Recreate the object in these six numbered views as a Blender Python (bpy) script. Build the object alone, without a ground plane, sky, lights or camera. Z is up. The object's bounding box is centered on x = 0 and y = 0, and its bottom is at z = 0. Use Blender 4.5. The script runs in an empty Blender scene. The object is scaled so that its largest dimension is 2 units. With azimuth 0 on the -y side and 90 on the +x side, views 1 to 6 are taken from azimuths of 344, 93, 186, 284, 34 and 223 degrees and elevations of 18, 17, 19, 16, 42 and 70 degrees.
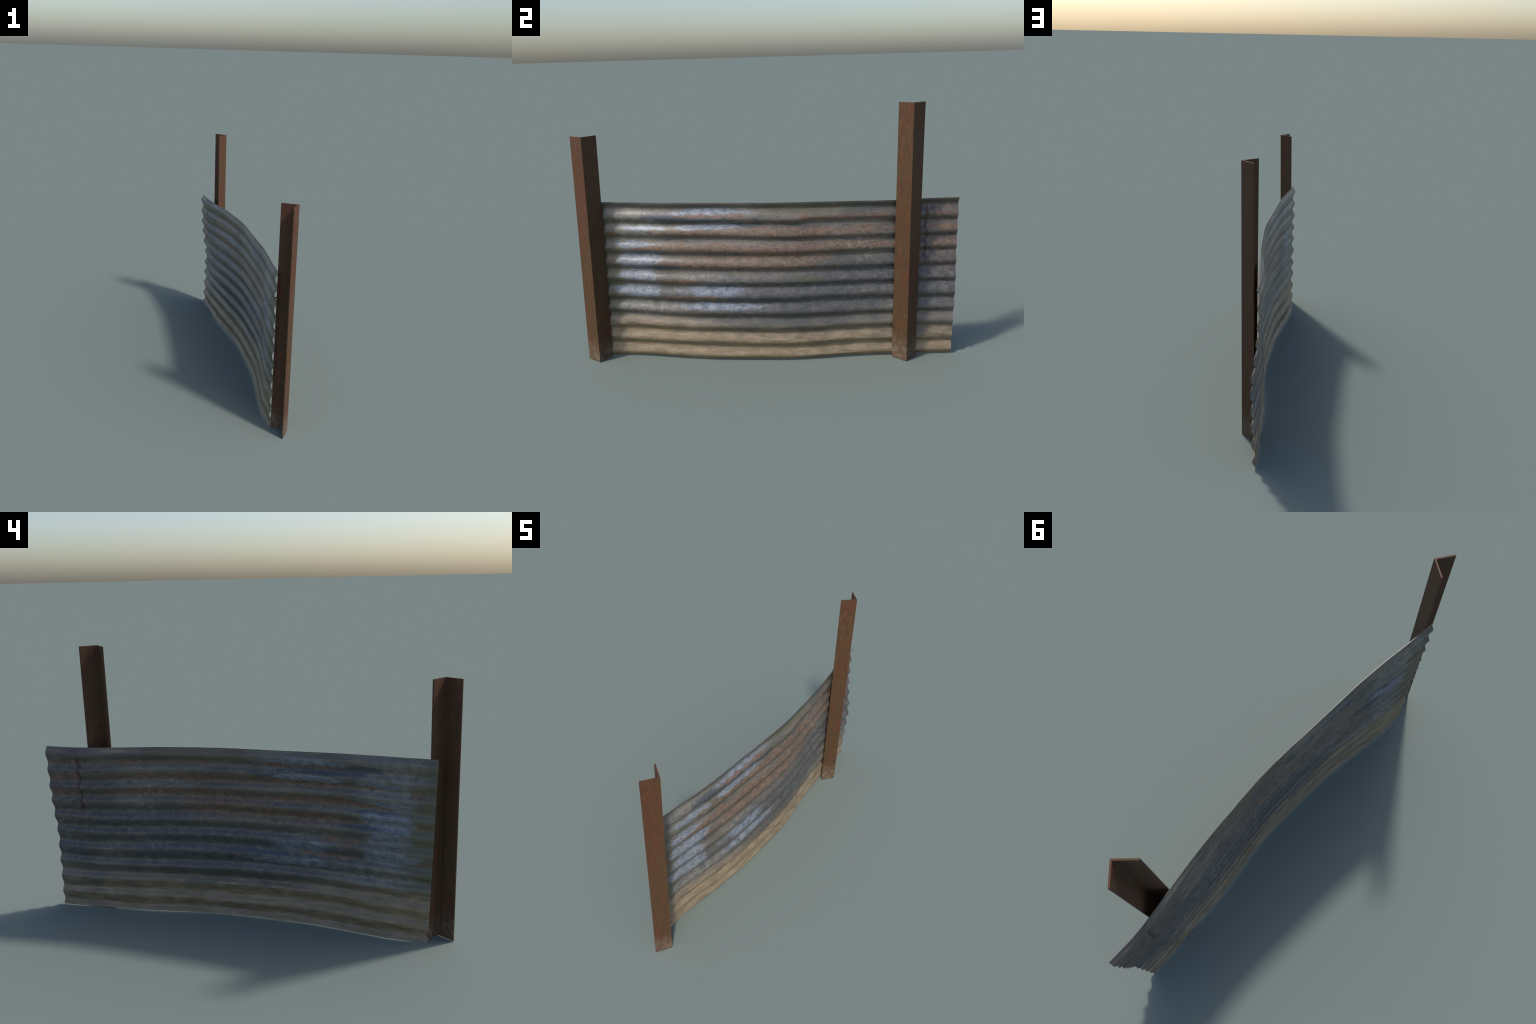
"""Corrugated iron fence panel: a bowed, weathered sheet carried by two rusty
angle-iron posts.  Everything is lofted from a few hand-set profiles."""
import bpy, bmesh, math, random
from mathutils import Vector, Matrix, noise

random.seed(7)

# ----------------------------------------------------------------------------
# small interpolation helpers
# ----------------------------------------------------------------------------
def smooth_curve(xs, ys):
    """Catmull-Rom curve through (xs, ys); returns a function."""
    n = len(xs)
    def slope(i):
        if i == 0:
            return (ys[1] - ys[0]) / (xs[1] - xs[0])
        if i == n - 1:
            return (ys[-1] - ys[-2]) / (xs[-1] - xs[-2])
        return (ys[i + 1] - ys[i - 1]) / (xs[i + 1] - xs[i - 1])
    def f(x):
        k = 0
        while k < n - 2 and x > xs[k + 1]:
            k += 1
        h = xs[k + 1] - xs[k]
        t = (x - xs[k]) / h
        m0, m1 = slope(k) * h, slope(k + 1) * h
        return ((2 * t**3 - 3 * t**2 + 1) * ys[k] + (t**3 - 2 * t**2 + t) * m0
                + (-2 * t**3 + 3 * t**2) * ys[k + 1] + (t**3 - t**2) * m1)
    return f

def even(y0, y1, n):
    return [y0 + (y1 - y0) * i / (n - 1) for i in range(n)]

def lerp(a, b, t):
    return a + (b - a) * t

def sstep(a, b, x):
    t = max(0.0, min(1.0, (x - a) / (b - a)))
    return t * t * (3 - 2 * t)

# ----------------------------------------------------------------------------
# the corrugated sheet: ridges run along y, the profile goes up z
# ----------------------------------------------------------------------------
Y0, Y1 = -0.8805, 1.0
EDGE_Y = even(Y0, Y1, 14)
top_x = smooth_curve(EDGE_Y, [-.0270, -.0125, .0050, .0175, .0235, .0292, .0358,
                              .0370, .0270, .0165, .0000, -.0215, -.0420, -.0440])
top_z = smooth_curve(EDGE_Y, [.8820, .8820, .8808, .8802, .8792, .8778, .8768,
                              .8768, .8758, .8738, .8703, .8678, .8688, .8702])
bot_x = smooth_curve(EDGE_Y, [-.0445, -.0470, -.0285, -.0045, .0135, .0200, .0240,
                              0.0240, .0095, -.0100, -.0255, -.0315, -.0390, -.0445])
bot_z = smooth_curve(EDGE_Y, [.0015, .0010, .0005, .0005, .0008, .0005, .0005,
                              .0005, .0018, .0030, .0018, .0008, .0010, .0015])
# height of every ridge (phase 0..10; the upper edge is ridge 10) at both ends
BOTTOM_PHASE = -0.38
PHASES = [BOTTOM_PHASE] + list(range(11))
ridge_z_near = smooth_curve(PHASES, [.0015, .030, .1165, .203, .290, .3725, .466,
                                     .551, .634, .7215, .800, .881])
ridge_z_far = smooth_curve(PHASES, [.0015, .028, .1115, .197, .2805, .369, .448,
                                    .536, .617, .6995, .784, .8692])
# how far the far end bulges out of the straight line between its two corners
far_bulge = smooth_curve([0, .10, .20, .30, .40, .46, .52, .60, .72, .80, 1],
                         [0, .003, .010, .0155, .019, .021, .019, .011, .0005, -.001, 0])

# the whole sheet is also pressed out towards +x between the posts
belly_size = smooth_curve([Y0, -.72, -.5, -.2, .1, .35, .55, .78, .9, 1.0],
                          [0, .009, .018, .020, .0185, .0145, .010, .004, .002, 0])
belly_mid = smooth_curve([Y0, -.5, -.1, .3, .7, 1.0], [.40, .42, .52, .66, .68, .65])

def belly(y, t):
    c = belly_mid(y)
    u = .5 * t / c if t < c else 1 - .5 * (1 - t) / (1 - c)
    return belly_size(y) * math.sin(math.pi * u) ** .8 if 0 < u < 1 else 0.0

def wave_height(y, p):
    a = .0075 + .0008 * sstep(Y0, -.66, y) * sstep(1.0, .72, y)
    if p > 9:
        a *= 1 + .35 * sstep(9, 10, p) * sstep(.4, 1.0, y)
    return a

def corrugation(p, s):
    """Lopsided wave: the underside of each ridge is shorter than its upper side."""
    v = lerp(.44, .38, sstep(.1, .7, s))        # where the valley sits below the ridge
    f = math.ceil(p) - p
    return math.cos(math.pi * f / v) if f < v else math.cos(math.pi * (1 + (f - v) / (1 - v)))

def sheet_point(y, p):
    """Mid-surface of the sheet at length y and corrugation phase p."""
    s = (y - Y0) / (Y1 - Y0)
    t = (p - BOTTOM_PHASE) / (10 - BOTTOM_PHASE)
    z = lerp(ridge_z_near(p), ridge_z_far(p), s)
    z += lerp(bot_z(y) - .0015, top_z(y) - lerp(.881, .8692, s), t)
    bt = top_x(y) - wave_height(y, 10)
    bb = bot_x(y) - wave_height(y, BOTTOM_PHASE) * corrugation(BOTTOM_PHASE, s)
    low = .004 * math.exp(-((y - .58) / .13) ** 2 - ((t - .17) / .10) ** 2)
    x = lerp(bb, bt, t) + low + belly(y, t) + far_bulge(t) * sstep(.72, 1.0, y)
    # irregular ridges: the crests wander a little and the sheet is dented
    step = .13 * sstep(.16, .24, y) * sstep(.95, .35, y) * math.exp(-((p - 9) / .55) ** 2)
    wander = -step + .10 * noise.noise(Vector((y * 1.7, p * .8, 3.1)))
    x += wave_height(y, p) * corrugation(p + wander * sstep(0, .6, p + .38) * sstep(0, .6, 10 - p), s)
    x += .0018 * noise.noise(Vector((y * 4.0, z * 5.0, 7.7))) * sstep(0, .4, p + .38) * sstep(0, .4, 10 - p)
    # a pinched pleat near the top and a crease across the overhanging end
    x += .0030 * math.exp(-((y + .30) / .09) ** 2 - ((z - .788) / .008) ** 2)
    crease = .845 + .02 * noise.noise(Vector((0, z * 14, 5)))
    x -= .0022 * math.exp(-((y - crease) / .007) ** 2) * sstep(.50, .58, z) * sstep(.87, .82, z)
    crush = sstep(.80, .95, y) * sstep(0, .4, p + .38) * sstep(0, .4, 10 - p)
    x += .0022 * crush * noise.noise(Vector((y * 22, z * 18, 2.2)))
    x += .0008 * noise.noise(Vector((y * 13.0, z * 16.0, 1.3)))
    return Vector((x, y, z))

def build_sheet(ny=420, np_=300, thick=.0026):
    ys = even(Y0, Y1, ny)
    ps = even(BOTTOM_PHASE, 10, np_)
    mid = [[sheet_point(y, p) for p in ps] for y in ys]
    verts, faces = [], []
    for side in (1, -1):
        for i in range(ny):
            for j in range(np_):
                a = mid[min(i + 1, ny - 1)][j] - mid[max(i - 1, 0)][j]
                b = mid[i][min(j + 1, np_ - 1)] - mid[i][max(j - 1, 0)]
                n = a.cross(b).normalized()
                if j in (0, np_ - 1):      # keep rims flat
                    n.z = 0
                verts.append(mid[i][j] + n * (side * thick / 2))
    N = ny * np_
    for i in range(ny - 1):
        for j in range(np_ - 1):
            a, b, c, d = i * np_ + j, (i + 1) * np_ + j, (i + 1) * np_ + j + 1, i * np_ + j + 1
            faces.append((a, b, c, d))
            faces.append((N + d, N + c, N + b, N + a))
    for i in range(ny - 1):
        a, b = i * np_, (i + 1) * np_
        faces.append((a, N + a, N + b, b))
        a, b = a + np_ - 1, b + np_ - 1
        faces.append((b, N + b, N + a, a))
    for j in range(np_ - 1):
        a, b = j, j + 1
        faces.append((b, N + b, N + a, a))
        a, b = (ny - 1) * np_ + j, (ny - 1) * np_ + j + 1
        faces.append((a, N + a, N + b, b))
    me = bpy.data.meshes.new("corrugated_sheet")
    me.from_pydata([tuple(v) for v in verts], [], faces)
    me.update()
    me.shade_smooth()
    me.set_sharp_from_angle(angle=math.radians(50))
    return me

# ----------------------------------------------------------------------------
# angle-iron post: an L section swept from foot to head
# ----------------------------------------------------------------------------
def build_post(foot, head, yaw_foot, yaw_head, height, leg=.0905, thick=.0066, second_leg=None):
    """foot/head: outer corner (x, y); legs leave it towards yaw +-45 deg."""
    other = second_leg or leg
    def section(cx, cy, yaw, z):
        u = Vector((math.cos(yaw - math.pi / 4), math.sin(yaw - math.pi / 4)))
        w = Vector((math.cos(yaw + math.pi / 4), math.sin(yaw + math.pi / 4)))
        pts = [(0, 0), (leg, 0), (leg, thick * .55), (leg - thick * .3, thick)]
        # rolled fillet in the inner corner
        r = .004
        for k in range(5):
            a = math.pi * 1.5 - k * math.pi / 8
            pts.append((thick + r + r * math.cos(a), thick + r + r * math.sin(a)))
        pts += [(thick, other - thick * .3), (thick * .55, other), (0, other)]
        return [Vector((cx + u.x * a + w.x * b, cy + u.y * a + w.y * b, z)) for a, b in pts]
    bm = bmesh.new()
    rings = []
    steps = 60
    for k in range(steps + 1):
        t = k / steps
        ring = section(lerp(foot[0], head[0], t), lerp(foot[1], head[1], t),
                       lerp(yaw_foot, yaw_head, t), height * t)
        rings.append([bm.verts.new(p) for p in ring])
    m = len(rings[0])
    for a, b in zip(rings, rings[1:]):
        for j in range(m):
            bm.faces.new((a[j], a[(j + 1) % m], b[(j + 1) % m], b[j]))
    bm.faces.new(list(reversed(rings[0])))
    bm.faces.new(rings[-1])
    bmesh.ops.recalc_face_normals(bm, faces=bm.faces[:])
    me = bpy.data.meshes.new("angle_iron_post")
    bm.to_mesh(me)
    bm.free()
    me.shade_smooth()
    me.set_sharp_from_angle(angle=math.radians(35))
    return me

def build_bolt(length=.03, r=.0034):
    """Bolt along +x with a small domed head at the far (-x) side."""
    prof = [(0, 0), (0, r * .6), (.0008, r * .95), (.0022, r * 1.25), (.0030, r * 1.25),
            (.0031, r), (length, r), (length, 0)]
    bm = bmesh.new()
    n = 16
    rings = []
    for x, rr in prof:
        if rr == 0:
            rings.append([bm.verts.new((x, 0, 0))])
        else:
            rings.append([bm.verts.new((x, rr * math.cos(2 * math.pi * k / n), rr * math.sin(2 * math.pi * k / n))) for k in range(n)])
    for a, b in zip(rings, rings[1:]):
        for k in range(n):
            k2 = (k + 1) % n
            if len(a) == 1:
                bm.faces.new((a[0], b[k], b[k2]))
            elif len(b) == 1:
                bm.faces.new((a[k], b[0], a[k2]))
            else:
                bm.faces.new((a[k], b[k], b[k2], a[k2]))
    bmesh.ops.recalc_face_normals(bm, faces=bm.faces[:])
    me = bpy.data.meshes.new("bolt")
    bm.to_mesh(me)
    bm.free()
    me.shade_smooth()
    me.set_sharp_from_angle(angle=math.radians(40))
    return me

# ----------------------------------------------------------------------------
# materials
# ----------------------------------------------------------------------------
class Graph:
    """Tiny wrapper that makes node graphs read like formulas."""
    def __init__(self, name):
        self.mat = bpy.data.materials.new(name)
        self.mat.use_nodes = True
        self.nt = self.mat.node_tree
        self.bsdf = self.nt.nodes["Principled BSDF"]

    def node(self, kind, **props):
        n = self.nt.nodes.new(kind)
        for k, v in props.items():
            setattr(n, k, v)
        return n

    def put(self, socket, value):
        if isinstance(value, bpy.types.NodeSocket):
            self.nt.links.new(value, socket)
        elif isinstance(value, tuple) and len(value) == 3 and socket.type == 'RGBA':
            socket.default_value = (*value, 1)
        else:
            socket.default_value = value

    def math(self, op, a, b=0.0, c=0.0, clamp=False):
        n = self.node("ShaderNodeMath", operation=op, use_clamp=clamp)
        self.put(n.inputs[0], a)
        self.put(n.inputs[1], b)
        self.put(n.inputs[2], c)
        return n.outputs[0]

    def add(self, a, b): return self.math('ADD', a, b)
    def sub(self, a, b): return self.math('SUBTRACT', a, b)
    def mul(self, a, b): return self.math('MULTIPLY', a, b)
    def most(self, a, b): return self.math('MAXIMUM', a, b)

    def step(self, x, lo, hi, out0=0.0, out1=1.0):
        n = self.node("ShaderNodeMapRange", interpolation_type='SMOOTHSTEP')
        for s, v in zip(n.inputs[:5], (x, lo, hi, out0, out1)):
            self.put(s, v)
        return n.outputs[0]

    def vec(self, x, y, z):
        n = self.node("ShaderNodeCombineXYZ")
        for s, v in zip(n.inputs, (x, y, z)):
            self.put(s, v)
        return n.outputs[0]

    def noise(self, at, scale, detail=3.0, rough=.55, distort=0.0):
        n = self.node("ShaderNodeTexNoise")
        self.put(n.inputs["Vector"], at)
        self.put(n.inputs["Scale"], scale)
        self.put(n.inputs["Detail"], detail)
        self.put(n.inputs["Roughness"], rough)
        self.put(n.inputs["Distortion"], distort)
        return n.outputs["Fac"]

    def stretch(self, at, scale, shift=(0, 0, 0)):
        n = self.node("ShaderNodeMapping")
        self.put(n.inputs["Vector"], at)
        n.inputs["Scale"].default_value = scale
        n.inputs["Location"].default_value = shift
        return n.outputs[0]

    def mix(self, a, b, fac, blend='MIX'):
        n = self.node("ShaderNodeMix", data_type='RGBA', blend_type=blend)
        self.put(n.inputs["Factor"], fac)
        self.put(n.inputs[6], a)
        self.put(n.inputs[7], b)
        return n.outputs[2]

    def fleck(self, at, scale, size, share, seed):
        """Round specks: Voronoi cells, of which only a share carries one."""
        v = self.node("ShaderNodeTexVoronoi")
        self.put(v.inputs["Vector"], self.stretch(at, (1, 1, 1), (seed, seed * .7, seed * 1.3)))
        self.put(v.inputs["Scale"], scale)
        pick = self.node("ShaderNodeSeparateColor")
        self.nt.links.new(v.outputs["Color"], pick.inputs[0])
        on = self.math('GREATER_THAN', pick.outputs[0], 1 - share)
        radius = self.mul(pick.outputs[1], size)
        return self.mul(on, self.step(v.outputs["Distance"], self.mul(radius, 1.15), self.mul(radius, .7)))

    def coords(self):
        c = self.node("ShaderNodeTexCoord").outputs["Object"]
        s = self.node("ShaderNodeSeparateXYZ")
        self.nt.links.new(c, s.inputs[0])
        return c, s.outputs[0], s.outputs[1], s.outputs[2]

    def finish(self, colour, rough, metal, height, bump_strength, bump_dist):
        b = self.node("ShaderNodeBump")
        self.put(b.inputs["Strength"], bump_strength)
        self.put(b.inputs["Distance"], bump_dist)
        self.put(b.inputs["Height"], height)
        self.put(self.bsdf.inputs["Base Color"], colour)
        self.put(self.bsdf.inputs["Roughness"], rough)
        self.put(self.bsdf.inputs["Metallic"], metal)
        self.nt.links.new(b.outputs[0], self.bsdf.inputs["Normal"])
        return self.mat


def sheet_material():
    g = Graph("weathered_galvanised_sheet")
    co, _, y, z = g.coords()
    flat = g.vec(0.0, y, z)                       # both faces wear the same pattern
    along = g.stretch(flat, (1, 1, 5))            # grain drawn out along the ridges
    broad = g.noise(g.stretch(flat, (1, 1, 2.2)), 3.2, 4)
    streak = g.noise(along, 9, 5, .62)
    streak2 = g.noise(g.stretch(along, (1, 1, 1.6), (4, 9, 2)), 22, 4, .6)
    grit = g.noise(g.stretch(flat, (1, 1, 1), (3, 1, 8)), 150, 3, .7)
    grit2 = g.noise(g.stretch(flat, (1, 1, 1), (8, 5, 2)), 330, 2, .7)
    speck = g.noise(g.stretch(flat, (1, 1, 1.3), (6, 4, 9)), 68, 4, .72)
    blotch = g.noise(g.stretch(flat, (1, 1, 1.5), (1, 6, 3)), 26, 5, .65)

    # position within a corrugation: 0 on the ridge, growing downwards to 1
    pitch = g.sub(.0846, g.mul(y, .00053))
    ph = g.math('DIVIDE', g.sub(z, .029), pitch)
    below = g.sub(1.0, g.math('FRACT', ph))

    # ragged edges for every patch
    rag = g.add(g.mul(g.sub(streak, .5), 1.1), g.mul(g.sub(blotch, .5), 1.3))
    rag = g.add(rag, g.mul(g.sub(grit, .5), .9))
    rag = g.add(rag, g.mul(g.sub(speck, .5), .9))

    # warped position, so that no patch keeps a geometric outline
    warp_a = g.noise(g.stretch(flat, (1, 1, 2.6), (5, 3, 1)), 8, 4, .6)
    warp_b = g.noise(g.stretch(flat, (1, 1, 1.6), (9, 2, 6)), 11, 4, .6)
    yw = g.add(y, g.mul(g.sub(warp_a, .5), .30))
    zw = g.add(z, g.mul(g.sub(warp_b, .5), .050))

    def patch(y0, z0, ry, rz, ragged=1.0, soft=.14):
        dy = g.math('DIVIDE', g.sub(yw, y0), ry)
        dz = g.math('DIVIDE', g.sub(zw, z0), rz)
        d = g.math('SQRT', g.add(g.mul(dy, dy), g.mul(dz, dz)))
        d = g.add(d, g.mul(rag, ragged))
        return g.step(d, 1 + soft, 1 - soft)

    def patches(spots, ragged=1.0, soft=.14):
        m = patch(*spots[0], ragged, soft)
        for s in spots[1:]:
            m = g.most(m, patch(*s, ragged, soft))
        return m

    # --- dull zinc, warmer and cooler by turns
    zinc = g.mix((.102, .094, .080), (.172, .147, .118), g.step(broad, .38, .62))
    zinc = g.mix(zinc, (.064, .066, .068), g.step(streak, .54, .72))
    zinc = g.mix(zinc, (.25, .23, .20), g.mul(g.step(streak2, .56, .70), .55))
    col = zinc

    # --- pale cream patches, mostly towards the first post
    pale = patches([(-.70, .77, .15, .12), (-.64, .30, .20, .06), (-.30, .47, .14, .03)], .8, .4)
    col = g.mix(col, g.mix((.150, .138, .122), (.260, .240, .210), g.step(blotch, .36, .62)), g.mul(pale, .75))

    # --- slate blue middle, brown-violet far end
    slate = patches([(.10, .37, .62, .125), (.52, .47, .34, .10), (.93, .40, .14, .14)], .7, .45)
    slate_c = g.mix((.068, .070, .077), (.136, .129, .124), g.step(blotch, .40, .66))
    col = g.mix(col, slate_c, g.mul(slate, .75))
    end = patches([(.93, .68, .20, .22)], .6, .4)
    col = g.mix(col, g.mix((.075, .064, .060), (.150, .108, .092), g.step(blotch, .4, .62)), g.mul(end, .75))

    # --- olive bloom on the near end and along the upper edge
    olive = patches([(-.88, .50, .11, .34), (.22, .845, .26, .030), (.20, .47, .10, .016), (-.62, .735, .30, .012)], .8, .35)
    col = g.mix(col, (.110, .106, .058), g.mul(olive, .6))

    # --- thin brown rust over the upper ridges
    film = patches([(.08, .722, .62, .024), (-.28, .640, .36, .024), (-.12, .556, .46, .036),
                    (.12, .60, .22, .055), (.36, .645, .38, .028), (-.47, .450, .12, .015),
                    (-.38, .366, .15, .012), (.42, .795, .26, .012), (.93, .712, .10, .016), (.93, .632, .09, .016),
                    (-.82, .70, .05, .03)], .9, .22)
    film_c = g.mix((.094, .058, .040), (.205, .120, .076), g.step(g.add(g.mul(blotch, .65), g.mul(streak2, .35)), .40, .60))
    film_c = g.mix(film_c, (.255, .140, .075), g.mul(g.step(speck, .52, .64), .65))
    film_c = g.mix(film_c, (.062, .048, .042), g.mul(g.step(speck, .46, .34), .5))
    film_c = g.mix(film_c, (.105, .108, .115), g.step(grit, .60, .74))
    col = g.mix(col, film_c, g.mul(film, g.step(streak, .36, .56, .95, .60)))

    # --- bluish white bloom and dark blue rims
    navy = patches([(-.50, .808, .12, .026), (-.34, .786, .22, .013), (-.12, .760, .10, .016), (-.56, .53, .07, .016),
                    (-.02, .352, .16, .014), (-.64, .612, .10, .010)], .9, .2)
    col = g.mix(col, g.mix((.044, .054, .076), (.092, .102, .122), g.step(grit, .45, .62)), g.mul(navy, g.step(speck, .34, .54, .25, .88)))
    bloom = patches([(-.27, .828, .22, .022), (-.31, .752, .155, .015), (-.685, .565, .125, .045),
                     (-.69, .485, .125, .030), (-.675, .400, .12, .034), (-.285, .406, .165, .030),
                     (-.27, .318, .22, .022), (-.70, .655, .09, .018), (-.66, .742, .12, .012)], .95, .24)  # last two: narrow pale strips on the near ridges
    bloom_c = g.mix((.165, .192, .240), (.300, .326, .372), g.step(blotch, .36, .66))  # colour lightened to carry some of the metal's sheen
    bloom_c = g.mix(bloom_c, (.075, .095, .135), g.mul(g.step(grit, .55, .66), .75))
    bloom_c = g.mix(bloom_c, (.13, .14, .15), g.mul(g.step(speck, .54, .68), .8))
    col = g.mix(col, bloom_c, g.mul(bloom, g.mul(g.step(streak2, .34, .52, .40, .90), g.step(blotch, .30, .46, .45, 1.0))))

    # --- rust eating through the bloom, orange spots
    crust = patches([(-.155, .812, .055, .014), (-.30, .812, .16, .008), (.195, .797, .030, .012), (.200, .713, .028, .009),
                     (-.433, .667, .036, .012), (-.60, .635, .035, .012), (.17, .622, .03, .006), (.22, .552, .06, .006),
                     (-.83, .55, .016, .03), (-.84, .39, .02, .012), (.55, .786, .07, .006), (.93, .790, .08, .006)], .8, .18)
    crust_c = g.mix((.120, .052, .032), (.200, .110, .065), g.step(speck, .40, .60))
    col = g.mix(col, crust_c, g.mul(crust, g.step(grit, .64, .46, .35, .88)))

    # --- crumbs of rust and lime caught under the ridges
    band = g.mul(g.step(below, .02, .08), g.step(below, .24, .14))
    crumbs = g.mul(band, g.step(g.noise(g.stretch(flat, (1, 1, 1.7), (2, 2, 5)), 70, 4, .7), .54, .64))
    crumb_c = g.mix((.22, .125, .07), (.30, .26, .21), g.step(broad, .42, .58))
    col = g.mix(col, crumb_c, g.mul(crumbs, .6))

    # --- tan earth splashed up from the ground
    line = g.add(.185, g.mul(y, -.045))
    line = g.add(line, g.mul(g.sub(streak, .5), .16))
    line = g.add(line, g.mul(g.sub(broad, .5), .12))
    splash = g.step(g.sub(z, line), .060, -.055)
    earth = g.mix((.200, .146, .082), (.320, .240, .148), g.step(streak, .36, .64))
    earth = g.mix(earth, (.20, .185, .155), g.mul(g.step(blotch, .54, .68), .6))
    moss = g.mul(g.mul(g.step(below, .02, .14), g.step(below, .40, .26)), g.step(broad, .36, .56))
    earth = g.mix(earth, (.190, .156, .078), g.mul(moss, .45))
    col = g.mix(col, earth, g.mul(splash, .93))

    # --- rusty trickle on the overhanging end
    wob = g.add(g.mul(g.sub(g.noise(g.vec(0.0, 0.0, z), 20, 3), .5), .080), g.mul(g.sub(speck, .5), .022))
    off = g.math('ABSOLUTE', g.sub(g.sub(y, .836), wob))
    trickle = g.mul(g.step(off, .011, .004), g.mul(g.step(z, .50, .56), g.step(z, .85, .80)))
    trickle = g.mul(trickle, g.step(blotch, .34, .46, .25, 1.0))
    col = g.mix(col, (.058, .024, .017), g.mul(trickle, .85))

    # --- fine mottling, white droppings and hair scratches
    col = g.mix(col, (.045, .048, .052), g.mul(g.step(grit, .54, .70), .38))
    col = g.mix(col, (.050, .052, .052), g.mul(g.step(speck, .47, .35), .38))
    col = g.mix(col, (.30, .28, .25), g.mul(g.step(grit2, .58, .72), .30))
    right = g.step(y, -.45, .15)
    spots = g.most(g.fleck(flat, 26, .20, .16, 1.7), g.fleck(flat, 55, .24, .10, 5.1))
    spots = g.mul(spots, g.add(.35, g.mul(right, .55)))
    chalk = g.mul(g.step(g.noise(g.stretch(flat, (1, 1, 1.4), (7, 7, 7)), 62, 3, .7), .645, .70), g.mul(right, .65))
    hair = g.math('ABSOLUTE', g.sub(g.noise(g.stretch(flat, (1, 1, 2.4), (2, 8, 1)), 11, 3, .5, .6), .5))
    hair = g.mul(g.step(hair, .0075, .003), g.mul(patches([(.40, .62, .26, .10), (.05, .28, .25, .05), (.60, .34, .2, .08)], .5, .3), g.step(broad, .47, .56)))
    col = g.mix(col, (.46, .44, .42), g.most(spots, g.most(chalk, g.mul(hair, .55))))

    dull = g.most(g.most(film, splash), crust)
    rough = g.add(g.add(.36, g.mul(dull, .06)), g.mul(g.sub(speck, .5), .30))
    metal = g.sub(.20, g.mul(dull, .15))
    g.bsdf.inputs['Specular IOR Level'].default_value = .55
    height = g.add(g.mul(grit, .5), g.add(g.mul(streak2, .6), g.mul(spots, .3)))
    return g.finish(col, rough, metal, height, .35, .002)


def rust_material(name, dark=1.0, with_dust=True):
    g = Graph(name)
    co, x, y, z = g.coords()
    drawn = g.stretch(co, (1, 1, .38))            # mill grain runs up the post
    broad = g.noise(g.stretch(co, (1, 1, .4)), 7, 4, .6)
    grain = g.noise(drawn, 70, 4, .65)
    grain2 = g.noise(g.stretch(drawn, (1, 1, 1), (4, 2, 6)), 34, 4, .6)
    grit = g.noise(co, 260, 3, .7)
    def c(r, gg, b):
        return (r * dark, gg * dark, b * dark)
    col = g.mix(c(.090, .036, .018), c(.080, .043, .017), g.step(broad, .40, .60))
    col = g.mix(col, c(.108, .037, .020), g.mul(g.step(grain2, .50, .66), .65))
    col = g.mix(col, c(.078, .050, .018), g.mul(g.step(grain2, .48, .36), .65))
    col = g.mix(col, c(.155, .066, .020), g.mul(g.step(grain, .55, .67), .50))
    col = g.mix(col, c(.050, .034, .022), g.mul(g.step(grain, .46, .34), .65))
    col = g.mix(col, c(.060, .040, .032), g.mul(g.step(grit, .53, .68), .45))
    if with_dust:
        # earth on the foot
        edge = g.add(.10, g.add(g.mul(g.sub(broad, .5), .16), g.mul(g.sub(grain, .5), .08)))
        foot = g.step(g.sub(z, edge), .05, -.06)
        blot = g.noise(co, 38, 4, .65)
        dust = g.mix((.105, .070, .045), (.185, .135, .095), g.step(blot, .42, .64))
        col = g.mix(col, dust, g.mul(foot, .80))
        low = g.step(z, .75, .15, .25, 1.0)
        fl = g.most(g.fleck(co, 30, .16, .10, 2.3), g.fleck(co, 62, .22, .09, 7.9))
        fl = g.most(fl, g.mul(g.step(g.noise(co, 95, 3, .7), .70, .75), .6))
        col = g.mix(col, (.30, .235, .19), g.mul(fl, g.mul(low, .75)))
    rough = g.add(.62, g.mul(g.sub(grain, .5), .3))
    g.bsdf.inputs['Specular IOR Level'].default_value = .3
    return g.finish(col, rough, 0.0, g.add(grit, g.mul(grain, .8)), .25, .0015)


sheet_mat = sheet_material()
post_mat = rust_material("rusty_iron")
bolt_mat = rust_material("rusty_bolt", .8, False)

# ----------------------------------------------------------------------------
# assembly
# ----------------------------------------------------------------------------
def add(name, mesh, mat, parent):
    ob = bpy.data.objects.new(name, mesh)
    bpy.context.collection.objects.link(ob)
    if not mesh.materials:
        mesh.materials.append(mat)
    ob.parent = parent
    return ob

root = bpy.data.objects.new("corrugated_fence_panel", None)
bpy.context.collection.objects.link(root)
root["label"] = "rusty corrugated metal sheet between two brown angle-iron posts"
root["category"] = "metal fence"

add("corrugated_sheet", build_sheet(), sheet_mat, root)

# yaw: direction in which the hollow of the L opens
near_post = build_post((.0455, -.9262), (.0654, -.8900), math.radians(191.5), math.radians(189.5), 1.2275, .0930, second_leg=.0880)
far_post = build_post((.0605, .7440), (.0658, .7320), math.radians(184.5), math.radians(178.7), 1.3553)
posts = [add("angle_iron_post", near_post, post_mat, root),
         add("angle_iron_post", far_post, post_mat, root)]

bolt_mesh = build_bolt()
for y, z, x in ((-.853, .737, -.029), (-.866, .118, -.033), (.674, .172, -.022), (.690, .735, -.022)):
    b = add("bolt", bolt_mesh, bolt_mat, root)
    b.location = (x, y, z)
